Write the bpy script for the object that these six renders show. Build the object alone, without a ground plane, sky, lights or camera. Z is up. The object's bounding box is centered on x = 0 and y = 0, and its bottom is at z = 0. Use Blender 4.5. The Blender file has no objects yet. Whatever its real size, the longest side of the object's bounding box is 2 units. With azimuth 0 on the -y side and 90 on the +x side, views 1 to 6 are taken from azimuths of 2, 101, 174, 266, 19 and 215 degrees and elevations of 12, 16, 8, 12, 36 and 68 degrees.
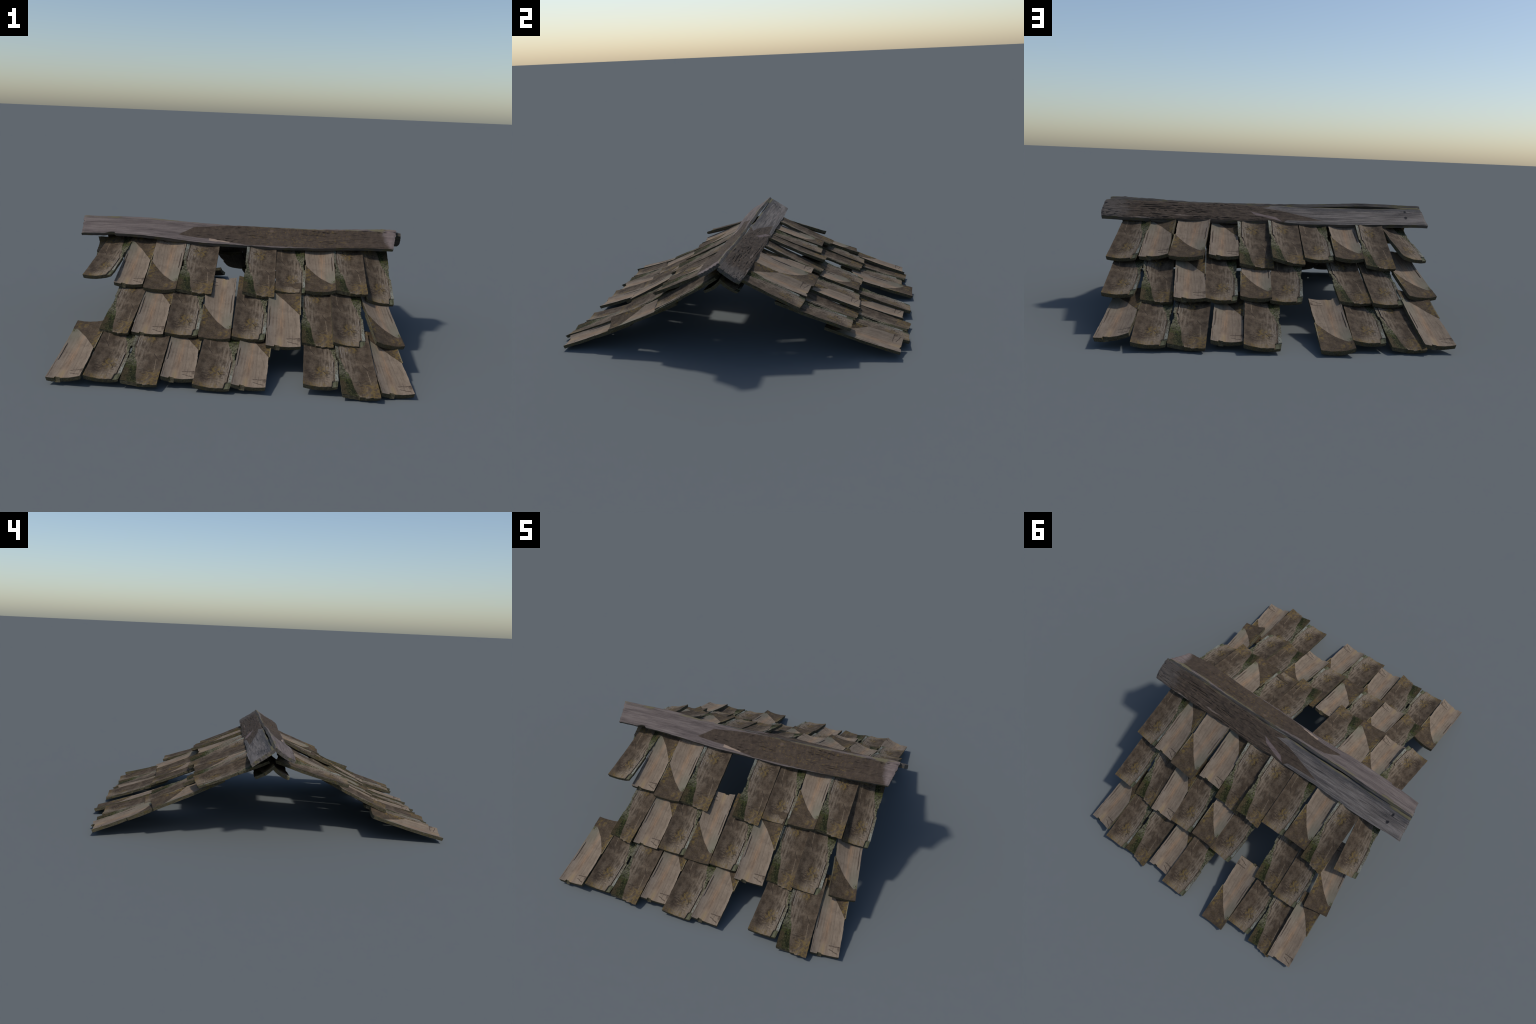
"""Weathered wooden shingle roof: two slopes of curved shingles in three courses
each, capped by a pair of ridge boards."""
import bpy, math
from mathutils import Matrix, Vector, noise

# ------------------------------------------------------------------ sizes
SHINGLE_WIDTH = 0.1445
SHINGLE_LENGTH = 0.409
SHINGLE_THICKNESS = 0.0185
TROUGH = 0.0102        # how far the middle of a shingle hangs below its long rims
BOW = 0.0045           # how far it hangs below its ends

LIFT = 0.0062          # thickness allowance under every shingle
STEEPER = 1.6          # degrees added to every pitch below

# ------------------------------------------------------------------ layout
# Each shingle: kind, x, y, z of the middle of its lower edge, then yaw, pitch,
# roll in degrees and a width factor.  Kinds: A mud-brown board with a mossy
# right edge, B tan board with a brown corner; lower case = turned end for end.
FRONT_COURSES = [
    [   # top
        ('A', -0.641, -0.440, 0.325, 4.1, 15.0, 7.5, 0.99),
        ('B', -0.494, -0.440, 0.289, 1.8, 22.1, -1.5, 0.95),
        ('b', -0.344, -0.457, 0.276, -0.2, 23.5, -0.1, 1.07),
        ('a', -0.184, -0.454, 0.273, 0.5, 24.0, -2.5, 1.16),
        ('a', 0.117, -0.464, 0.277, -0.1, 23.4, -4.5, 1.03),
        ('A', 0.266, -0.430, 0.287, -1.0, 22.0, -0.5, 0.98),
        ('b', 0.406, -0.426, 0.296, -0.3, 20.4, 3.4, 1.01),
        ('a', 0.551, -0.426, 0.299, -0.3, 20.9, -1.5, 1.01),
        ('A', 0.692, -0.400, 0.251, -1.0, 27.0, -10.0, 0.96),
    ],
    [   # middle
        ('a', -0.498, -0.700, 0.142, 5.0, 23.6, 1.0, 0.92),
        ('B', -0.351, -0.699, 0.139, 1.8, 23.9, -2.9, 0.97),
        ('A', -0.202, -0.695, 0.142, -0.7, 23.4, -1.5, 1.01),
        ('b', -0.058, -0.703, 0.134, -0.8, 24.6, -0.9, 0.98),
        ('A', 0.090, -0.702, 0.142, 0.4, 23.5, -2.2, 1.01),
        ('B', 0.241, -0.731, 0.124, 0.0, 26.0, -0.8, 1.05),
        ('a', 0.389, -0.696, 0.127, -0.2, 25.8, -2.0, 0.96),
        ('A', 0.528, -0.695, 0.133, -0.4, 25.0, -7.0, 0.99),
        ('b', 0.707, -0.672, 0.136, -8.6, 19.3, -11.2, 0.93),
    ],
    [   # eaves
        ('B', -0.630, -0.988, 0.036, 2.0, 14.4, 6.2, 1.00),
        ('A', -0.480, -0.977, 0.038, 1.7, 15.8, -2.0, 1.01),
        ('a', -0.328, -0.985, 0.031, 0.2, 16.8, -0.5, 1.04),
        ('B', -0.178, -0.951, 0.044, -0.3, 14.9, -2.9, 0.94),
        ('A', -0.037, -0.983, 0.028, 2.5, 17.3, -2.8, 1.07),
        ('B', 0.108, -0.971, 0.034, 3.2, 16.4, -3.5, 0.97),
        ('A', 0.397, -0.946, 0.043, 1.2, 15.0, 0.0, 0.99),
        ('a', 0.556, -0.982, 0.025, -3.1, 17.8, -0.5, 1.04),
        ('B', 0.706, -0.941, 0.024, -6.5, 16.9, -3.0, 0.94),
    ],
]
BACK_COURSES = [
    [   # top
        ('A', 0.695, 0.409, 0.282, -7.0, 23.0, 2.0, 0.98),
        ('B', 0.548, 0.422, 0.296, -3.0, 20.8, 7.6, 0.95),
        ('b', 0.398, 0.445, 0.300, -4.4, 20.2, 2.2, 1.13),
        ('B', 0.224, 0.403, 0.302, -1.7, 19.9, -2.8, 0.98),
        ('a', 0.070, 0.451, 0.266, 0.8, 25.2, -5.0, 1.11),
        ('a', -0.079, 0.449, 0.292, 0.1, 21.3, -9.5, 1.08),
        ('A', -0.228, 0.417, 0.300, -0.4, 20.3, -1.0, 0.98),
        ('b', -0.374, 0.408, 0.304, -1.7, 19.5, -2.4, 0.98),
        ('a', -0.515, 0.453, 0.275, -1.2, 24.0, -2.5, 0.97),
        ('A', -0.698, 0.391, 0.310, 8.5, 18.4, -10.5, 0.94),
    ],
    [   # middle
        ('A', 0.674, 0.664, 0.166, -2.6, 17.2, 1.5, 0.98),
        ('a', 0.511, 0.680, 0.142, 2.5, 22.5, 0.8, 0.95),
        ('B', 0.369, 0.690, 0.158, 1.5, 20.8, -2.0, 0.96),
        ('A', 0.233, 0.681, 0.153, 0.2, 20.8, -2.0, 0.99),
        ('b', 0.083, 0.673, 0.162, -1.7, 19.5, -1.5, 0.97),
        ('A', -0.048, 0.684, 0.152, -5.0, 21.8, 1.0, 1.00),
        ('a', -0.358, 0.663, 0.149, 3.7, 21.5, 0.8, 1.00),
        ('A', -0.503, 0.679, 0.147, 2.0, 21.8, -0.8, 1.00),
        ('b', -0.673, 0.624, 0.170, 9.0, 21.0, -3.6, 0.97),
    ],
    [   # eaves
        ('B', 0.665, 0.920, 0.049, -5.0, 14.4, 10.6, 1.00),
        ('A', 0.516, 0.963, 0.032, -1.4, 17.0, -2.0, 0.97),
        ('a', 0.370, 0.962, 0.026, -3.0, 17.9, -2.8, 1.05),
        ('B', 0.212, 0.933, 0.038, -2.8, 16.1, -2.3, 0.90),
        ('A', 0.070, 0.978, 0.030, -2.7, 17.3, -4.5, 1.06),
        ('b', -0.228, 0.996, 0.025, 0.7, 16.0, 4.3, 0.97),
        ('A', -0.369, 0.931, 0.043, -1.6, 15.4, -2.0, 0.98),
        ('a', -0.526, 0.955, 0.025, 3.0, 18.2, -0.8, 0.99),
        ('B', -0.658, 0.942, 0.036, 4.0, 19.6, -3.1, 0.96),
    ],
]

# ------------------------------------------------------------------ helpers
def lerp(a, b, t):
    return a + (b - a) * t


def smooth_step(x, lo, hi):
    t = min(1.0, max(0.0, (x - lo) / (hi - lo)))
    return t * t * (3 - 2 * t)


def interpolate(x, points):
    """Piecewise linear through (x, y) control points."""
    if x <= points[0][0]:
        return points[0][1]
    for (x0, y0), (x1, y1) in zip(points, points[1:]):
        if x <= x1:
            return lerp(y0, y1, (x - x0) / max(1e-9, x1 - x0))
    return points[-1][1]


def catmull(x, xs, ys):
    """Smooth curve through evenly spaced stations."""
    step = xs[1] - xs[0]
    f = min(max((x - xs[0]) / step, 0.0), len(xs) - 1.0)
    i = min(int(f), len(xs) - 2)
    t = f - i
    p0, p1, p2, p3 = (ys[max(0, min(len(ys) - 1, j))] for j in (i - 1, i, i + 1, i + 2))
    return 0.5 * (2 * p1 + (p2 - p0) * t + (2 * p0 - 5 * p1 + 4 * p2 - p3) * t * t
                  + (3 * p1 - p0 - 3 * p2 + p3) * t ** 3)


def grain(a, b, c, seed=0.0):
    return noise.noise(Vector((a + seed, b - seed, c + 3.1 * seed)))


def fbm(a, b, c, seed=0.0):
    return noise.fractal(Vector((a + seed, b - seed, c + 3.1 * seed)), 1.0, 2.0, 4)


# ------------------------------------------------------------------ material nodes
class Nodes:
    """Small wrapper that builds shader node graphs from nested calls."""

    def __init__(self, name):
        self.material = bpy.data.materials.new(name)
        self.material.use_nodes = True
        self.tree = self.material.node_tree
        self.tree.nodes.clear()
        self.out = self.tree.nodes.new('ShaderNodeOutputMaterial')
        self.coord = self.tree.nodes.new('ShaderNodeTexCoord').outputs['Object']
        sep = self.tree.nodes.new('ShaderNodeSeparateXYZ')
        self.link(self.coord, sep.inputs[0])
        self.x, self.y, self.z = sep.outputs

    def link(self, a, b):
        if hasattr(a, 'is_output'):
            self.tree.links.new(a, b)
        else:
            b.default_value = a

    def math(self, op, a, b=0.0, c=0.0, clamp=False):
        n = self.tree.nodes.new('ShaderNodeMath')
        n.operation = op
        n.use_clamp = clamp
        for socket, value in zip(n.inputs, (a, b, c)):
            self.link(value, socket)
        return n.outputs[0]

    def add(self, a, b): return self.math('ADD', a, b)
    def sub(self, a, b): return self.math('SUBTRACT', a, b)
    def mul(self, a, b): return self.math('MULTIPLY', a, b)
    def clamp(self, a): return self.math('ADD', a, 0.0, clamp=True)

    def product(self, *items):
        r = items[0]
        for i in items[1:]:
            r = self.mul(r, i)
        return r

    def madd(self, a, b, c): return self.math('MULTIPLY_ADD', a, b, c)

    def step(self, x, lo, hi):
        n = self.tree.nodes.new('ShaderNodeMapRange')
        n.interpolation_type = 'SMOOTHSTEP'
        n.clamp = True
        flip = lo > hi
        self.link(x, n.inputs[0])
        n.inputs[1].default_value = hi if flip else lo
        n.inputs[2].default_value = lo if flip else hi
        n.inputs[3].default_value = 1.0 if flip else 0.0
        n.inputs[4].default_value = 0.0 if flip else 1.0
        return n.outputs[0]

    def band(self, x, a, b, soft):
        return self.mul(self.step(x, a - soft, a + soft), self.step(x, b + soft, b - soft))

    def stretch(self, sx, sy, sz, offset=(0, 0, 0)):
        n = self.tree.nodes.new('ShaderNodeMapping')
        self.link(self.coord, n.inputs[0])
        n.inputs['Scale'].default_value = (sx, sy, sz)
        n.inputs['Location'].default_value = offset
        return n.outputs[0]

    def noise(self, vector, scale, detail=4.0, rough=0.6, distort=0.0):
        n = self.tree.nodes.new('ShaderNodeTexNoise')
        self.link(vector, n.inputs['Vector'])
        n.inputs['Scale'].default_value = scale
        n.inputs['Detail'].default_value = detail
        n.inputs['Roughness'].default_value = rough
        n.inputs['Distortion'].default_value = distort
        return n.outputs['Fac']

    def voronoi(self, vector, scale, feature='F1'):
        n = self.tree.nodes.new('ShaderNodeTexVoronoi')
        n.feature = feature
        self.link(vector, n.inputs['Vector'])
        n.inputs['Scale'].default_value = scale
        return n.outputs['Distance']

    def ramp(self, fac, stops):
        n = self.tree.nodes.new('ShaderNodeValToRGB')
        self.link(fac, n.inputs[0])
        el = n.color_ramp.elements
        while len(el) < len(stops):
            el.new(0.5)
        for e, (p, col) in zip(el, stops):
            e.position = p
            e.color = (*col, 1.0)
        return n.outputs[0]

    def curve(self, x, points, handle='VECTOR'):
        n = self.tree.nodes.new('ShaderNodeFloatCurve')
        self.link(x, n.inputs['Value'])
        c = n.mapping.curves[0]
        while len(c.points) < len(points):
            c.points.new(0.5, 0.5)
        for p, (a, b) in zip(c.points, points):
            p.location = (a, b)
            p.handle_type = handle
        n.mapping.update()
        return n.outputs[0]

    def mix(self, fac, a, b, blend='MIX'):
        n = self.tree.nodes.new('ShaderNodeMix')
        n.data_type = 'RGBA'
        n.blend_type = blend
        self.link(fac, n.inputs[0])
        self.link(a if hasattr(a, 'is_output') else (*a, 1.0), n.inputs[6])
        self.link(b if hasattr(b, 'is_output') else (*b, 1.0), n.inputs[7])
        return n.outputs[2]

    def spot(self, u, v, cu, cv, ru, rv):
        """Soft round patch centred on (cu, cv)."""
        du = self.mul(self.sub(u, cu), 1.0 / ru)
        dv = self.mul(self.sub(v, cv), 1.0 / rv)
        d = self.add(self.mul(du, du), self.mul(dv, dv))
        return self.step(d, 1.0, 0.0)

    def scratch(self, u, v, start, end, width):
        """Thin line from start to end in (u, v)."""
        (u0, v0), (u1, v1) = start, end
        ln = math.hypot(u1 - u0, v1 - v0)
        du, dv = (u1 - u0) / ln, (v1 - v0) / ln
        along = self.add(self.mul(self.sub(u, u0), du), self.mul(self.sub(v, v0), dv))
        across = self.math('ABSOLUTE', self.add(self.mul(self.sub(u, u0), -dv),
                                                self.mul(self.sub(v, v0), du)))
        return self.mul(self.step(across, width, width * 0.25), self.band(along, 0.0, ln, ln * 0.08))

    def finish(self, colour, height, strength=0.5, rough=0.9, distance=0.003):
        b = self.tree.nodes.new('ShaderNodeBsdfPrincipled')
        b.inputs['Roughness'].default_value = rough
        b.inputs['Specular IOR Level'].default_value = 0.2
        self.link(colour, b.inputs['Base Color'])
        bump = self.tree.nodes.new('ShaderNodeBump')
        bump.inputs['Strength'].default_value = strength
        bump.inputs['Distance'].default_value = distance
        self.link(height, bump.inputs['Height'])
        self.tree.links.new(bump.outputs[0], b.inputs['Normal'])
        self.tree.links.new(b.outputs[0], self.out.inputs[0])
        return self.material


MUD = [(0.32, (0.020, 0.014, 0.009)), (0.44, (0.048, 0.034, 0.022)),
       (0.56, (0.080, 0.057, 0.037)), (0.70, (0.140, 0.104, 0.070))]


def mud_colour(n):
    """Caked brown dirt."""
    blotch = n.noise(n.stretch(1, 0.7, 1), 34, 6, 0.65)
    fine = n.noise(n.coord, 260, 4, 0.7)
    return n.ramp(n.madd(fine, 0.4, n.mul(blotch, 0.6)), MUD)


def shingle_uv(n):
    u = n.madd(n.x, 1.0 / SHINGLE_WIDTH, 0.5)
    v = n.madd(n.y, 1.0 / SHINGLE_LENGTH, 0.5)
    wob = n.sub(n.noise(n.coord, 60, 3), 0.5)
    return u, v, wob


def brown_shingle_material():
    n = Nodes('muddy_shingle_wood')
    u, v, wob = shingle_uv(n)
    streak = n.noise(n.stretch(1.0, 0.07, 1.0), 170, 5, 0.65)
    fine = n.noise(n.coord, 240, 4, 0.7)
    patch = n.noise(n.coord, 30, 4, 0.6)
    mud = mud_colour(n)
    wood = n.ramp(n.madd(fine, 0.3, n.mul(streak, 0.7)),
                  [(0.32, (0.085, 0.063, 0.044)), (0.5, (0.152, 0.117, 0.083)),
                   (0.68, (0.222, 0.178, 0.131))])
    uw, vw = n.madd(wob, 0.25, u), n.madd(wob, 0.2, v)
    # worn wood showing through along the lower right and the lower lip
    worn = n.mul(n.step(uw, 0.36, 0.74), n.step(vw, 1.08, 0.60))
    lip = n.mul(n.step(vw, 0.15, 0.05), n.step(uw, 0.12, 0.45))
    far_lip = n.mul(n.step(vw, 0.93, 1.0), n.step(uw, 0.1, 0.5))
    worn = n.math('MAXIMUM', n.math('MAXIMUM', worn, lip), far_lip)
    worn = n.mul(worn, n.step(n.madd(streak, 0.6, n.mul(patch, 0.4)), 0.34, 0.52))
    col = n.mix(n.clamp(n.madd(worn, 0.80, n.mul(n.step(patch, 0.42, 0.62), 0.22))), mud, wood)
    pale = n.product(n.spot(u, v, 0.80, 0.28, 0.16, 0.20), n.step(streak, 0.45, 0.7))
    col = n.mix(n.mul(pale, 0.6), col, (0.30, 0.28, 0.25))
    # ochre lichen
    spots = n.step(n.noise(n.coord, 75, 5, 0.7), 0.44, 0.60)
    where = n.add(n.spot(uw, vw, 0.54, 0.25, 0.24, 0.13),
                  n.mul(n.mul(n.step(vw, 0.76, 0.86), n.step(uw, 0.62, 0.3)), 0.75))
    where = n.add(where, n.mul(n.step(vw, 0.1, 0.02), 0.7))
    col = n.mix(n.clamp(n.product(spots, where, 0.78)), col, (0.165, 0.110, 0.030))
    # dark smears and cracks
    smear = n.add(n.spot(uw, vw, 0.28, 0.20, 0.26, 0.14), n.spot(uw, vw, 0.72, 0.21, 0.12, 0.07))
    smear = n.add(smear, n.mul(n.spot(uw, vw, 0.45, 0.80, 0.35, 0.06), 0.8))
    smear = n.mul(smear, n.step(n.noise(n.stretch(1, 1.6, 1), 70, 5, 0.7), 0.44, 0.60))
    col = n.mix(n.mul(smear, 0.75), col, (0.020, 0.014, 0.010))
    # straw and scratch marks
    marks = n.scratch(u, v, (0.17, 0.84), (0.215, 0.62), 0.015)
    marks = n.add(marks, n.mul(n.scratch(u, v, (0.33, 0.93), (0.28, 0.86), 0.02), 0.5))
    marks = n.add(marks, n.mul(n.scratch(u, v, (0.34, 0.145), (0.56, 0.155), 0.007), 0.6))
    marks = n.add(marks, n.mul(n.scratch(u, v, (0.56, 0.112), (0.74, 0.108), 0.012), 1.1))
    col = n.mix(n.clamp(n.product(marks, n.step(fine, 0.3, 0.6), 0.6)), col, (0.25, 0.19, 0.13))
    dark_mark = n.add(n.scratch(u, v, (0.18, 0.61), (0.32, 0.53), 0.010),
                      n.scratch(u, v, (0.58, 0.26), (0.70, 0.185), 0.012))
    col = n.mix(n.clamp(n.mul(dark_mark, 0.8)), col, (0.018, 0.013, 0.010))
    # the strip along the right edge: pale splinter, lichen, then moss
    border = n.curve(v, [(0.0, 0.82), (0.085, 0.84), (0.10, 0.905), (0.42, 0.925), (0.50, 0.875),
                         (0.60, 0.82), (0.66, 0.735), (0.74, 0.69), (0.88, 0.645), (0.94, 0.60), (1.0, 0.545)])
    strip = n.step(n.madd(wob, 0.035, n.sub(u, border)), -0.007, 0.007)
    rough_patch = n.noise(n.coord, 150, 5, 0.75)
    pale_strip = n.ramp(rough_patch, [(0.38, (0.062, 0.052, 0.034)), (0.5, (0.125, 0.110, 0.076)),
                                      (0.62, (0.185, 0.172, 0.128))])
    whitened = n.mul(n.band(vw, 0.08, 0.24, 0.04), n.step(rough_patch, 0.36, 0.54))
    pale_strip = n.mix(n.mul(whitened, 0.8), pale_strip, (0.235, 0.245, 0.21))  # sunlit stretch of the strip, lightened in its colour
    lichen = n.ramp(rough_patch, [(0.38, (0.020, 0.019, 0.010)), (0.47, (0.084, 0.077, 0.046)),
                                  (0.62, (0.160, 0.148, 0.098))])
    foot = n.ramp(streak, [(0.35, (0.045, 0.045, 0.022)), (0.6, (0.115, 0.115, 0.07))])
    tuft = n.noise(n.stretch(1, 0.75, 1), 120, 6, 0.85, 0.5)
    moss = n.ramp(tuft,
                  [(0.40, (0.006, 0.007, 0.003)), (0.49, (0.015, 0.018, 0.005)),
                   (0.55, (0.038, 0.036, 0.011)), (0.62, (0.080, 0.070, 0.036)),
                   (0.68, (0.25, 0.25, 0.21))])
    fresh = n.mul(n.spot(uw, vw, 0.88, 0.72, 0.35, 0.10), n.step(n.noise(n.coord, 130, 3), 0.5, 0.58))
    moss = n.mix(n.mul(fresh, 0.8), moss, (0.055, 0.075, 0.013))
    soil = n.mul(n.step(n.madd(wob, 0.35, u), 0.79, 0.92), n.step(vw, 0.70, 0.84))
    moss = n.mix(n.mul(soil, 0.75), moss, n.ramp(rough_patch, [(0.35, (0.040, 0.028, 0.014)),
                                                               (0.65, (0.090, 0.064, 0.032))]))
    edge = n.mix(n.step(v, 0.085, 0.10), foot, pale_strip)
    edge = n.mix(n.step(vw, 0.33, 0.46), edge, lichen)
    edge = n.mix(n.step(vw, 0.66, 0.76), edge, moss)
    green = n.mul(n.band(vw, 0.40, 0.72, 0.04), n.step(n.noise(n.coord, 95, 3), 0.55, 0.62))
    edge = n.mix(n.mul(green, 0.8), edge, (0.050, 0.062, 0.014))
    gap = n.mul(n.band(v, 0.44, 0.66, 0.01),
                n.step(n.noise(n.stretch(1, 0.8, 1), 85, 2), 0.60, 0.63))
    edge = n.mix(n.mul(gap, 0.85), edge, (0.018, 0.017, 0.011))
    col = n.mix(strip, col, edge)
    height = n.add(n.mul(fine, 0.5), n.add(n.mul(streak, 0.4), n.mul(n.mul(strip, n.add(rough_patch, tuft)), 1.0)))
    return n.finish(col, height, 0.55)


def tan_shingle_material():
    n = Nodes('bare_tan_shingle_wood')
    u, v, wob = shingle_uv(n)
    streak = n.noise(n.stretch(1.0, 0.05, 1.0), 150, 5, 0.6, 0.4)
    fine = n.noise(n.coord, 260, 4, 0.7)
    cloud = n.noise(n.coord, 22, 4, 0.6)
    wood = n.ramp(n.madd(streak, 0.5, n.madd(fine, 0.12, n.mul(cloud, 0.38))),
                  [(0.36, (0.122, 0.092, 0.066)), (0.5, (0.190, 0.145, 0.104)),
                   (0.64, (0.250, 0.196, 0.144))])
    # pinkish heart of the board with fine orange lines
    heart = n.step(n.math('ABSOLUTE', n.sub(n.madd(wob, 0.12, u), 0.42)), 0.17, 0.0)
    lines = n.step(n.noise(n.stretch(1.0, 0.035, 1.0), 210, 3, 0.6, 0.5), 0.50, 0.62)
    col = n.mix(n.clamp(n.mul(heart, n.madd(lines, 0.60, 0.28))), wood, (0.285, 0.178, 0.105))
    grey_left = n.mul(n.step(u, 0.30, 0.05), n.step(streak, 0.35, 0.6))
    col = n.mix(n.mul(grey_left, 0.5), col, (0.165, 0.143, 0.122))
    yellow = n.product(n.spot(u, v, 0.40, 0.05, 0.10, 0.12), 0.5)
    col = n.mix(yellow, col, (0.24, 0.185, 0.10))
    dust = n.step(n.noise(n.coord, 120, 2), 0.70, 0.76)
    col = n.mix(n.mul(dust, 0.5), col, (0.30, 0.28, 0.27))
    grime = n.mul(n.step(n.noise(n.stretch(1, 0.5, 1, (0.3, 0.1, 0)), 48, 4, 0.65), 0.54, 0.72), 0.32)
    col = n.mix(grime, col, (0.085, 0.064, 0.050))
    # pale green-grey bloom at the upper left, beside the brown corner
    border = n.curve(u, [(0.0, 0.845), (0.14, 0.845), (0.28, 0.80), (0.45, 0.735), (0.62, 0.66),
                         (0.80, 0.57), (1.0, 0.46)])
    over = n.sub(v, border)
    bloom = n.product(n.step(n.madd(wob, 0.1, over), -0.42, -0.02), n.step(n.madd(wob, 0.2, u), 0.55, 0.05))
    col = n.mix(n.mul(bloom, 0.8), col, (0.160, 0.150, 0.108))
    moss_dot = n.mul(n.spot(u, v, 0.05, 0.83, 0.14, 0.06), n.step(n.noise(n.coord, 150, 3), 0.42, 0.6))
    col = n.mix(moss_dot, col, (0.050, 0.052, 0.018))
    # checks across the lower right, splinters by the left edge
    jag = n.mul(wob, 0.035)
    vj = n.add(v, jag)
    cracks = n.scratch(u, vj, (0.60, 0.125), (0.97, 0.120), 0.011)
    cracks = n.add(cracks, n.scratch(u, vj, (0.62, 0.085), (0.93, 0.035), 0.009))
    cracks = n.add(cracks, n.mul(n.spot(u, vj, 0.95, 0.10, 0.09, 0.03), 0.7))
    cracks = n.add(cracks, n.scratch(n.madd(wob, 0.04, u), v, (0.07, 0.58), (0.085, 0.30), 0.020))
    cracks = n.add(cracks, n.mul(n.scratch(n.madd(wob, 0.06, u), v, (0.035, 0.32), (0.05, 0.02), 0.016), 0.7))
    cracks = n.add(cracks, n.mul(n.scratch(n.madd(wob, 0.08, u), v, (0.80, 0.44), (0.86, 0.34), 0.02), 0.35))
    col = n.mix(n.clamp(n.mul(cracks, 0.75)), col, (0.045, 0.030, 0.022))
    rim = n.mul(n.step(u, 0.035, 0.012), n.step(fine, 0.4, 0.6))
    col = n.mix(n.mul(rim, 0.6), col, (0.27, 0.20, 0.14))
    # dirt-caked corner
    mud = mud_colour(n)
    spots = n.step(n.noise(n.coord, 70, 5, 0.7), 0.47, 0.62)
    near = n.add(n.mul(n.step(u, 0.62, 0.95), n.step(v, 0.86, 0.74)), n.spot(u, v, 0.22, 0.92, 0.24, 0.06))
    mud = n.mix(n.clamp(n.product(spots, n.madd(near, 0.8, 0.10))), mud, (0.150, 0.100, 0.026))
    vein = n.step(n.voronoi(n.stretch(1, 1, 1), 30, 'DISTANCE_TO_EDGE'), 0.05, 0.0)
    mud = n.mix(n.product(vein, n.spot(u, v, 0.45, 0.80, 0.40, 0.10), 0.6), mud, (0.018, 0.012, 0.009))
    rim = n.product(n.step(n.madd(wob, 0.05, u), 0.955, 0.985), n.band(v, 0.47, 0.78, 0.04), n.step(fine, 0.35, 0.55))
    mud = n.mix(n.mul(rim, 0.8), mud, (0.20, 0.175, 0.115))
    corner = n.step(n.madd(wob, 0.016, over), -0.004, 0.004)
    col = n.mix(corner, col, mud)
    height = n.add(n.mul(fine, n.madd(corner, 0.5, 0.25)), n.mul(streak, 0.6))
    height = n.sub(height, n.mul(cracks, 0.7))
    return n.finish(col, height, 0.5)


def edge_material():
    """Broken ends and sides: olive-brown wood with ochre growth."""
    n = Nodes('weathered_shingle_edge')
    fine = n.noise(n.coord, 200, 5, 0.7)
    streak = n.noise(n.stretch(0.3, 0.3, 2.5), 120, 4)
    col = n.ramp(n.madd(fine, 0.6, n.mul(streak, 0.4)),
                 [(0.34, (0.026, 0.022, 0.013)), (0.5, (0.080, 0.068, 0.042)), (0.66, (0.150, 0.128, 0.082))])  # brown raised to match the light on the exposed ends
    ochre = n.step(n.noise(n.coord, 45, 4, 0.65), 0.52, 0.66)
    col = n.mix(n.mul(ochre, 0.65), col, (0.105, 0.078, 0.020))
    return n.finish(col, n.add(fine, streak), 0.7)


def underside_material():
    n = Nodes('shingle_underside_wood')
    streak = n.noise(n.stretch(1.0, 0.07, 1.0), 150, 5, 0.6)
    col = n.ramp(streak, [(0.3, (0.045, 0.033, 0.024)), (0.6, (0.10, 0.075, 0.054)), (0.8, (0.14, 0.11, 0.08))])
    return n.finish(col, streak, 0.5)


def ridge_wood(n, tint):
    """Silvered board: grey-pink grain running along x."""
    streak = n.noise(n.stretch(0.055, 1.0, 1.0), 130, 6, 0.65, 0.35)
    broad = n.noise(n.stretch(0.10, 1.0, 1.0), 34, 4, 0.6, 0.5)
    fine = n.noise(n.coord, 230, 4, 0.7)
    fac = n.madd(streak, 0.5, n.madd(broad, 0.35, n.mul(fine, 0.15)))
    return n.ramp(fac, tint), streak, fine


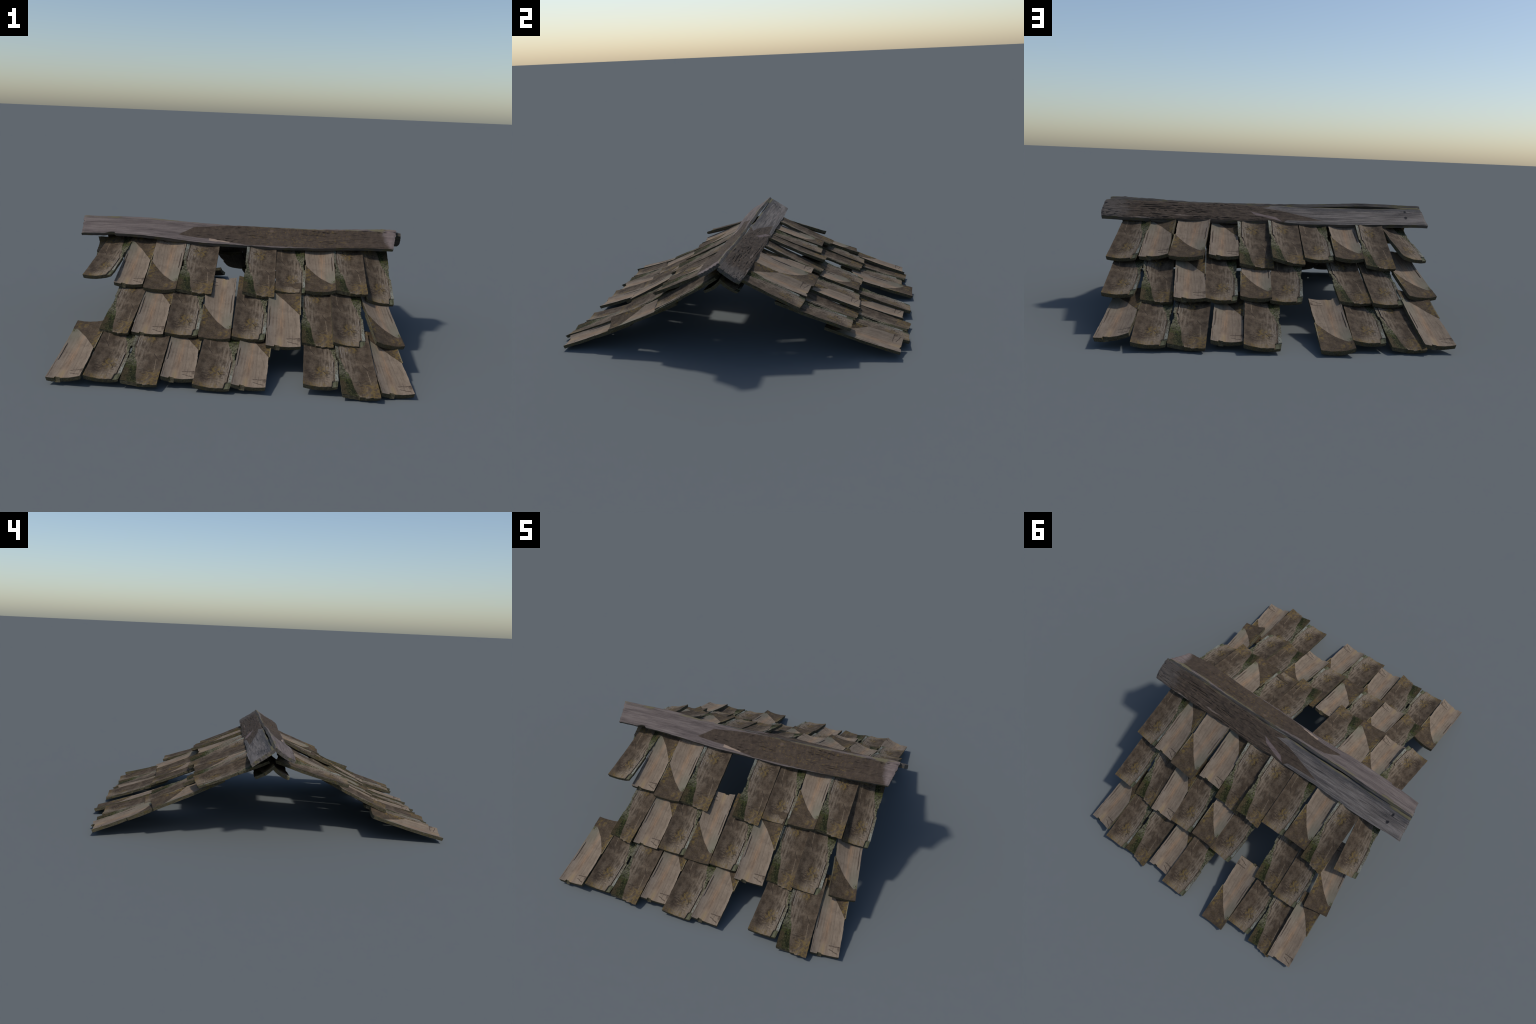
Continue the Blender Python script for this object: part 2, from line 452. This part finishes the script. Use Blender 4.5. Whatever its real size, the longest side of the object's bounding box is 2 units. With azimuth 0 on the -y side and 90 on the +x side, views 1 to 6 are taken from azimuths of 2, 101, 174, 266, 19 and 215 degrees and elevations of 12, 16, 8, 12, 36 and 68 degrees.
def front_ridge_material():
    n = Nodes('silvered_front_ridge_board')
    wood, streak, fine = ridge_wood(n, [(0.36, (0.062, 0.050, 0.047)), (0.5, (0.128, 0.103, 0.094)),
                                        (0.64, (0.190, 0.158, 0.142))])
    t = n.madd(n.y, 1.0 / 0.143, 0.5)
    wob = n.sub(n.noise(n.coord, 40, 4), 0.5)
    # cleaner pale streaks toward the right-hand torn end
    torn = n.step(n.madd(wob, 0.08, n.x), 0.715, 0.755)
    wood = n.mix(n.mul(torn, 0.4), wood, (0.22, 0.165, 0.15))
    mud = mud_colour(n)
    mud = n.mix(0.45, mud, (0.058, 0.043, 0.036))
    ochre = n.product(n.step(n.noise(n.coord, 90, 5, 0.75), 0.52, 0.66),
                      n.band(n.madd(wob, 0.3, n.x), 0.05, 0.60, 0.12), 0.65)
    mud = n.mix(ochre, mud, (0.140, 0.094, 0.030))
    fissure = n.step(n.noise(n.stretch(0.16, 1, 1), 55, 6, 0.75, 1.0), 0.41, 0.35)
    mud = n.mix(n.mul(fissure, 0.8), mud, (0.020, 0.015, 0.013))
    # the caked dirt starts on a slanting break and leaves the lower rim bare
    start = n.curve(n.clamp(t), [(0.0, 0.40), (0.28, 0.21), (0.34, 0.185), (0.78, 0.26), (1.0, 0.52)])
    slant = n.sub(n.x, n.sub(start, 0.5))
    floor = n.curve(n.clamp(n.madd(n.x, 0.6, 0.5)),
                    [(0.0, 0.30), (0.32, 0.30), (0.42, 0.24), (0.47, 0.10), (0.52, 0.02), (1.0, 0.0)])
    cap = n.curve(n.clamp(n.madd(n.x, 0.6, 0.5)),
                  [(0.0, 0.78), (0.32, 0.80), (0.46, 0.92), (0.55, 1.0), (1.0, 1.0)])
    dirt = n.product(n.step(n.madd(wob, 0.006, slant), -0.003, 0.003),
                     n.step(n.madd(wob, 0.03, n.sub(t, floor)), -0.012, 0.012),
                     n.step(n.madd(wob, 0.06, n.sub(cap, t)), -0.03, 0.03),
                     n.step(n.madd(wob, 0.05, n.sub(0.775, n.madd(t, 0.035, n.x))), 0.0, 0.03))
    col = n.mix(dirt, wood, mud)
    wedge = n.madd(n.x, 1.3, n.add(t, 0.02))        # pale chip tapering to the right
    chip = n.mul(n.band(n.x, -0.155, -0.05, 0.003),
                 n.mul(n.step(wedge, 0.09, 0.07), n.step(n.madd(n.x, 0.5, t), 0.055, 0.075)))
    col = n.mix(chip, col, (0.275, 0.205, 0.155))
    knot = n.spot(n.x, t, 0.16, 0.80, 0.014, 0.10)
    col = n.mix(n.mul(knot, 0.5), col, (0.16, 0.115, 0.085))
    moss = n.mul(n.step(n.madd(wob, 0.06, t), 0.96, 1.0), n.step(n.noise(n.stretch(0.3, 1, 1), 40, 3), 0.45, 0.6))
    col = n.mix(n.mul(moss, 0.6), col, (0.14, 0.125, 0.055))
    height = n.add(n.mul(streak, 0.8), n.mul(n.sub(n.mul(fine, 0.5), fissure), n.madd(dirt, 0.8, 0.2)))
    return n.finish(col, height, 0.6, distance=0.004)


def back_ridge_material():
    # local x runs the other way on this board: world x = -x
    n = Nodes('cracked_back_ridge_board')
    wood, streak, fine = ridge_wood(n, [(0.36, (0.040, 0.036, 0.036)), (0.5, (0.130, 0.113, 0.102)),
                                        (0.64, (0.225, 0.198, 0.180))])
    t = n.madd(n.y, 1.0 / 0.140, 0.5)
    wob = n.sub(n.noise(n.coord, 40, 4), 0.5)
    shade = n.mul(n.step(n.madd(wob, 0.3, t), 0.74, 0.90), n.step(n.x, -0.05, 0.1))
    wood = n.mix(n.mul(shade, 0.6), wood, (0.050, 0.050, 0.054))
    split = n.step(n.noise(n.stretch(0.07, 1, 1), 60, 4, 0.7, 0.8), 0.40, 0.33)
    wood = n.mix(n.mul(split, 0.7), wood, (0.028, 0.026, 0.028))
    for cx, ct, rx, rt in ((0.728, 0.42, 0.012, 0.10), (0.735, 0.80, 0.010, 0.08)):
        wood = n.mix(n.spot(n.madd(wob, 0.015, n.x), n.madd(wob, 0.2, t), cx, ct, rx, rt), wood, (0.014, 0.014, 0.017))
    mud = mud_colour(n)
    mud = n.mix(0.45, mud, (0.058, 0.044, 0.037))
    fissure = n.step(n.noise(n.stretch(0.20, 1, 1), 55, 6, 0.78, 1.0), 0.43, 0.36)
    mud = n.mix(n.mul(fissure, 0.85), mud, (0.020, 0.016, 0.014))
    sliver = n.step(n.noise(n.stretch(0.12, 1, 1, (0.4, 0.2, 0)), 60, 4, 0.6, 0.4), 0.56, 0.66)
    low = n.mul(n.step(n.madd(wob, 0.3, t), 0.42, 0.12), n.step(n.x, -0.2, -0.45))
    mud = n.mix(n.clamp(n.product(n.madd(low, 0.9, 0.12), sliver)), mud, (0.20, 0.155, 0.125))
    grey_end = n.mul(n.step(n.madd(wob, 0.2, n.x), -0.66, -0.78), 0.6)
    mud = n.mix(grey_end, mud, (0.110, 0.096, 0.086))
    # dirt ends in a long wedge that points along the board
    stop = n.curve(n.clamp(t), [(0.0, 0.28), (0.14, 0.30), (0.20, 0.49), (0.50, 0.36), (0.72, 0.26),
                                (0.80, 0.17), (0.90, 0.21), (1.0, 0.22)])
    dirt = n.step(n.madd(wob, 0.006, n.sub(n.sub(stop, 0.2), n.x)), -0.003, 0.003)
    col = n.mix(dirt, wood, mud)
    flake = n.mul(n.band(n.madd(t, 0.12, n.x), -0.02, 0.075, 0.003),
                  n.band(n.madd(n.x, 2.4, t), 0.20, 0.36, 0.02))
    col = n.mix(n.mul(flake, 0.9), col, (0.155, 0.118, 0.112))
    moss = n.mul(n.step(n.madd(wob, 0.05, t), 0.95, 0.98), n.step(n.noise(n.stretch(0.25, 1, 1), 45, 3), 0.40, 0.55))
    col = n.mix(n.mul(moss, 0.7), col, (0.135, 0.118, 0.055))
    height = n.add(n.mul(streak, 0.9), n.mul(n.sub(n.mul(fine, 0.5), fissure), n.madd(dirt, 0.8, 0.2)))
    height = n.sub(height, n.mul(split, 0.5))
    return n.finish(col, height, 0.65, distance=0.004)


def ridge_edge_material():
    n = Nodes('ridge_board_edge')
    streak = n.noise(n.stretch(0.06, 1, 1), 110, 5, 0.65)
    col = n.ramp(streak, [(0.32, (0.045, 0.040, 0.036)), (0.5, (0.095, 0.082, 0.072)), (0.7, (0.150, 0.130, 0.110))])
    moss = n.step(n.noise(n.stretch(0.35, 1, 1), 42, 4), 0.52, 0.64)
    col = n.mix(n.mul(moss, 0.6), col, (0.125, 0.108, 0.045))
    return n.finish(col, streak, 0.7)


# ------------------------------------------------------------------ shells
def shell_mesh(name, top, bottom, materials, ring_jitter, sharp=32):
    """Closed board from two equal grids (rows of points): an upper and a lower
    sheet, joined all round by a ragged wall."""
    rows, cols = len(top), len(top[0])
    verts = [p for r in top for p in r] + [p for r in bottom for p in r]
    n = rows * cols
    faces, mats = [], []
    at = lambda i, j: i * cols + j
    for i in range(rows - 1):
        for j in range(cols - 1):
            faces.append((at(i, j), at(i, j + 1), at(i + 1, j + 1), at(i + 1, j)))
            mats.append(0)
            faces.append((n + at(i, j), n + at(i + 1, j), n + at(i + 1, j + 1), n + at(i, j + 1)))
            mats.append(2)
    loop = ([at(0, j) for j in range(cols)] + [at(i, cols - 1) for i in range(1, rows)]
            + [at(rows - 1, j) for j in range(cols - 2, -1, -1)] + [at(i, 0) for i in range(rows - 2, 0, -1)])
    centre = Vector((0, 0, 0))
    rings = [loop]
    for level, f in enumerate((0.22, 0.5, 0.8)):
        ring = []
        for k in loop:
            p = Vector(verts[k]).lerp(Vector(verts[n + k]), f)
            out = Vector((p.x, p.y, 0)) - centre
            side = Vector((math.copysign(1, p.x), 0, 0)) if abs(p.x) / SHINGLE_WIDTH > abs(p.y) / SHINGLE_LENGTH \
                else Vector((0, math.copysign(1, p.y), 0))
            p += side * ring_jitter(p, level)
            ring.append(len(verts))
            verts.append(tuple(p))
        rings.append(ring)
    rings.append([n + k for k in loop])
    m = len(loop)
    for a, b in zip(rings, rings[1:]):
        for k in range(m):
            q = (k + 1) % m
            faces.append((a[k], b[k], b[q], a[q]))
            mats.append(1)
    mesh = bpy.data.meshes.new(name)
    mesh.from_pydata([tuple(v) for v in verts], [], faces)
    for mat in materials:
        mesh.materials.append(mat)
    mesh.polygons.foreach_set('material_index', mats)
    mesh.polygons.foreach_set('use_smooth', [True] * len(faces))
    mesh.set_sharp_from_angle(angle=math.radians(sharp))
    mesh.update()
    return mesh


def stations(count, extra):
    s = [i / count for i in range(count + 1)] + list(extra)
    s = sorted(set(round(x, 5) for x in s))
    keep = [s[0]]
    for x in s[1:]:
        if x - keep[-1] > 0.0035:
            keep.append(x)
    keep[-1] = 1.0
    return keep


def brown_shingle_mesh(mats):
    us = stations(30, (0.815, 0.822, 0.83, 0.862, 0.868, 0.872, 0.882, 0.888, 0.895, 0.54, 0.55, 0.56))
    vs = stations(70, (0.082, 0.09, 0.096, 0.44, 0.446, 0.56, 0.566, 0.64, 0.646))

    def right_inset(v):
        w = interpolate(v, [(0, 0.004), (0.08, 0.002), (0.09, 0.0), (0.43, 0.0), (0.445, 0.006), (0.56, 0.007),
                            (0.566, 0.003), (0.64, 0.004), (0.646, 0.001), (1, 0.0)])
        return w + 0.0012 * grain(v * 40, 1.3, 0, 2)

    def near_end(u):
        return 0.004 * smooth_step(u, 0.8, 1.0) + 0.0015 * grain(u * 12, 4.2, 0, 1)

    def far_end(u):
        # torn tongue beyond the mossy part
        lip = interpolate(u, [(0, 0.013), (0.18, 0.010), (0.20, 0.006), (0.36, 0.008), (0.39, 0.002),
                              (0.54, 0.003), (0.56, -0.006), (1, -0.007)])
        return lip + 0.002 * grain(u * 18, 7.7, 0, 3)

    top, bottom = [], []
    for v in vs:
        tr, br = [], []
        for u in us:
            left = -0.5 * SHINGLE_WIDTH + 0.0012 * grain(v * 25, 9.1, 0, 5)
            right = 0.5 * SHINGLE_WIDTH - right_inset(v)
            x = lerp(left, right, u)
            y = lerp(near_end(u), SHINGLE_LENGTH + far_end(u), v) - 0.5 * SHINGLE_LENGTH
            base = TROUGH * ((2 * u - 1) ** 2 - 1) - 4 * BOW * v * (1 - v)
            z = base + 0.0012 * fbm(x * 40, y * 25, 0.4)
            # right-hand splinter: groove, sunk strip, broken foot
            strip_from = interpolate(v, [(0, 0.82), (0.085, 0.83), (0.092, 0.868), (0.45, 0.885), (0.6, 0.83),
                                         (0.7, 0.72), (1, 0.56)])
            if u > strip_from:
                if v < 0.088:
                    z -= 0.0070
                elif v < 0.45:
                    z -= 0.0035 + (0.004 if u < strip_from + 0.016 else 0)
                elif v < 0.66:
                    z -= 0.0040 + 0.004 * max(0, grain(x * 60, y * 70, 0.0, 4))
                else:
                    z -= 0.0022 + 0.0016 * fbm(x * 220, y * 220, 0.2)
            if v > 0.985 and u < 0.55:
                z -= 0.002 * (0.5 + grain(u * 20, 0, 0, 9))
            tr.append((x, y, z))
            thick = SHINGLE_THICKNESS * (1 + 0.12 * grain(u * 3, v * 4, 0, 8))
            end_pull = lerp(near_end(u), far_end(u), v) * 0.6
            br.append((x * 0.985, y - (end_pull if v in (0.0, 1.0) else 0), base - thick))
        top.append(tr)
        bottom.append(br)
    return shell_mesh('brown_shingle', top, bottom, mats,
                      lambda p, k: 0.0016 * grain(p.x * 90, p.y * 45, k * 3.7, 6))


def tan_shingle_mesh(mats):
    us = stations(30, (0.245, 0.252, 0.385, 0.392, 0.055, 0.062, 0.07, 0.08, 0.088))
    vs = stations(70, (0.008, 0.016, 0.024, 0.475, 0.482, 0.49, 0.36, 0.366))

    def right_inset(v):
        w = interpolate(v, [(0, 0.001), (0.36, 0.003), (0.366, 0.005), (0.475, 0.0065), (0.485, 0.001), (1, 0.0)])
        return w + 0.0011 * grain(v * 30, 2.3, 0, 12)

    def left_inset(v):
        return 0.0012 + 0.0016 * grain(v * 22, 5.5, 0, 14)

    def near_end(u):
        notch = interpolate(u, [(0, -0.002), (0.24, -0.001), (0.252, 0.009), (0.32, 0.007), (0.385, 0.006),
                                (0.40, 0.002), (1, 0.0)])
        return notch + 0.0014 * grain(u * 16, 1.1, 0, 11)

    def far_end(u):
        return 0.0018 * grain(u * 9, 3.3, 0, 15)

    top, bottom = [], []
    for v in vs:
        tr, br = [], []
        for u in us:
            x = lerp(-0.5 * SHINGLE_WIDTH + left_inset(v), 0.5 * SHINGLE_WIDTH - right_inset(v), u)
            y = lerp(near_end(u), SHINGLE_LENGTH + far_end(u), v) - 0.5 * SHINGLE_LENGTH
            base = TROUGH * ((2 * u - 1) ** 2 - 1) - 4 * BOW * v * (1 - v)
            z = base + 0.0008 * fbm(x * 45, y * 12, 0.4, 20)
            if abs(u - 0.072) < 0.011 and 0.29 < v < 0.59:
                z -= 0.0022
            border = interpolate(u, [(0, 0.845), (0.14, 0.845), (0.45, 0.735), (0.8, 0.57), (1, 0.46)])
            if v > border:
                z += 0.0008 + 0.0010 * fbm(x * 90, y * 90, 0.1, 21)
            tr.append((x, y, z))
            thick = SHINGLE_THICKNESS * (1 + 0.12 * grain(u * 3, v * 4, 0, 18))
            yb = y
            if v == 0.0 and 0.24 < u < 0.42:
                yb = -0.5 * SHINGLE_LENGTH - 0.004      # lower layer juts out below the notch
            br.append((x * 0.985, yb, base - thick))
        top.append(tr)
        bottom.append(br)
    return shell_mesh('tan_shingle', top, bottom, mats,
                      lambda p, k: 0.0016 * grain(p.x * 90, p.y * 45, k * 3.7, 26))


# ------------------------------------------------------------------ ridge boards
RIDGE_STATIONS = [-0.8 + 0.2 * i for i in range(9)]
FRONT_RIDGE = dict(
    top_y=[-0.020, -0.018, -0.025, -0.026, -0.024, -0.020, -0.016, -0.012, -0.006],
    top_z=[0.538, 0.543, 0.537, 0.527, 0.525, 0.520, 0.522, 0.531, 0.536],
    low_y=[-0.131, -0.139, -0.142, -0.140, -0.142, -0.147, -0.143, -0.145, -0.130],
    low_z=[0.466, 0.472, 0.463, 0.446, 0.443, 0.441, 0.447, 0.458, 0.458],
    left=lambda t: lerp(-0.806, -0.820, t), right=lambda t: lerp(0.774, 0.806, t),
    thick=0.022, sag=0.006, seed=31, face=1)
BACK_RIDGE = dict(
    top_y=[-0.006, -0.010, -0.007, -0.002, -0.002, 0.004, 0.003, 0.002, 0.005],
    top_z=[0.529, 0.518, 0.515, 0.513, 0.514, 0.517, 0.519, 0.520, 0.521],
    low_y=[0.112, 0.119, 0.112, 0.112, 0.119, 0.121, 0.117, 0.119, 0.117],
    low_z=[0.450, 0.445, 0.438, 0.436, 0.443, 0.443, 0.442, 0.440, 0.447],
    left=lambda t: lerp(-0.838, -0.824, t), right=lambda t: 0.836 - 0.03 * (t - 0.35) ** 2,
    thick=0.024, sag=0.0015, seed=47, face=-1)


def ridge_board(name, spec, mats):
    face = spec['face']
    seed = spec['seed']
    ys, yl = spec['top_y'][4], spec['low_y'][4]
    zs, zl = spec['top_z'][4], spec['low_z'][4]
    up = Vector((0, ys - yl, zs - zl)).normalized()
    along = Vector((face, 0, 0))
    normal = along.cross(up)
    centre = Vector((0, (ys + yl) / 2, (zs + zl) / 2))
    frame = Matrix((along, up, normal)).transposed().to_4x4()
    frame.translation = centre
    inverse = frame.inverted()
    nx, nt = 420, 44
    top, bottom = [], []
    for j in range(nt + 1):
        t = j / nt
        tr, br = [], []
        for i in range(nx + 1):
            s = i / nx if face > 0 else 1 - i / nx
            jag = 0.006 * grain(t * 7, 0.5, 0, seed) + 0.003 * grain(t * 25, 1.5, 0, seed)
            x = lerp(spec['left'](t) + jag, spec['right'](t) + 0.8 * jag, s)
            c = lambda key: catmull(x, RIDGE_STATIONS, spec[key])
            hi = Vector((x, c('top_y'), c('top_z')))
            lo = Vector((x, c('low_y'), c('low_z')))
            # ragged long edges
            lo += up * (0.0025 * grain(x * 9, 0.2, 0, seed + 1) + 0.0012 * grain(x * 45, 0.2, 0, seed + 1))
            hi += up * (0.0040 * grain(x * 7, 8.2, 0, seed + 2) + 0.0012 * grain(x * 40, 0.2, 0, seed + 2))
            if face > 0:      # bite out of the lower edge near the left end
                lo += up * 0.010 * smooth_step(x, -0.69, -0.655) * smooth_step(x, -0.628, -0.640)
            p = lo.lerp(hi, t)
            relief = -4 * spec['sag'] * t * (1 - t)
            relief += 0.0020 * fbm(x * 6, t * 7, 0.3, seed + 3)
            rough = smooth_step(x, -0.30, -0.10) if face > 0 else smooth_step(x, -0.10, 0.05)
            crack = abs(grain(x * 4, t * 7 + 0.8 * grain(x * 3, t * 2, 0, seed), 0, seed + 4))
            relief -= (0.0012 + 0.0045 * rough) * smooth_step(crack, 0.07, 0.0) \
                * smooth_step(grain(x * 5, t * 3, 0, seed + 5), -0.1, 0.25)
            relief += 0.0022 * rough * fbm(x * 26, t * 10, 0.3, seed + 6)
            lump = grain(x * 24, t * 8, 0, seed + 9)
            relief += 0.0030 * rough * smooth_step(lump, 0.35, 0.6)
            if face < 0:      # splintered lower rim of the cracked end
                relief += 0.004 * rough * smooth_step(t, 0.45, 0.1) * fbm(x * 12, t * 22, 0.6, seed + 7)
            round_edge = 0.0035 * (smooth_step(t, 0.08, 0.0) + smooth_step(t, 0.92, 1.0))
            round_edge += 0.003 * (smooth_step(s, 0.008, 0.0) + smooth_step(s, 0.992, 1.0))
            tr.append(tuple(inverse @ (p + normal * (relief - round_edge))))
            br.append(tuple(inverse @ (p + normal * (-4 * spec['sag'] * t * (1 - t) - spec['thick']))))
        top.append(tr)
        bottom.append(br)
    mesh = shell_mesh(name, top, bottom, mats,
                      lambda p, k: 0.0, 38)
    obj = bpy.data.objects.new(name, mesh)
    obj.matrix_world = frame
    return obj


# ------------------------------------------------------------------ assembly
def main():
    scene = bpy.context.scene
    collection = scene.collection
    roof = bpy.data.objects.new('shingled_roof', None)
    roof.empty_display_size = 0.2
    roof['label'] = 'weathered gable roof of mossy curved wooden shingles'
    roof['category'] = 'wooden roof'
    collection.objects.link(roof)

    edge, under = edge_material(), underside_material()
    meshes = {'A': brown_shingle_mesh([brown_shingle_material(), edge, under]),
              'B': tan_shingle_mesh([tan_shingle_material(), edge, under])}

    def add(obj):
        collection.objects.link(obj)
        obj.parent = roof
        return obj

    def place(kind, frame, width=1.0, length=1.0):
        obj = bpy.data.objects.new('shingle', meshes[kind.upper()])
        if kind.islower():
            frame = frame @ Matrix.Rotation(math.pi, 4, 'Z')
        obj.matrix_world = frame @ Matrix.Diagonal((width, length, 1, 1))
        return add(obj)

    def slope(courses, side):
        """side +1: front (low edge toward -y); -1: back."""
        for course in courses:
            for kind, x, y, z, yaw, pitch, roll, width in course:
                a, p, r = (math.radians(q) for q in (yaw, pitch + STEEPER, roll))
                up = Vector((math.sin(a) * math.cos(p), side * math.cos(a) * math.cos(p), math.sin(p)))
                across = Vector((side * math.cos(a), -math.sin(a), 0))
                normal = across.cross(up)
                across = across * math.cos(r) + normal * math.sin(r)
                normal = across.cross(up)
                frame = Matrix((across, up, normal)).transposed().to_4x4()
                frame.translation = Vector((x, y, z + LIFT)) + up * (SHINGLE_LENGTH / 2 - 0.004)
                place(kind, frame, width)

    slope(FRONT_COURSES, 1)
    slope(BACK_COURSES, -1)

    # shingles laid lengthwise under the ridge at both gable ends, as a cap below the boards
    for side in (1, -1):
        up = Vector((0, side * 0.098, 0.068)).normalized()
        for x in (-0.533, 0.533):
            along = Vector((side, 0, 0))
            normal = along.cross(up)
            # long axis along x: shingle y -> along, shingle x -> down the slope
            frame = Matrix((-up, along, normal)).transposed().to_4x4()
            frame.translation = Vector((x, -0.0495 * side - 0.0165, 0.392))
            place('A', frame, 0.86)

    redge = ridge_edge_material()
    add(ridge_board('ridge_board', FRONT_RIDGE, [front_ridge_material(), redge, redge]))
    add(ridge_board('ridge_board', BACK_RIDGE, [back_ridge_material(), redge, redge]))


main()
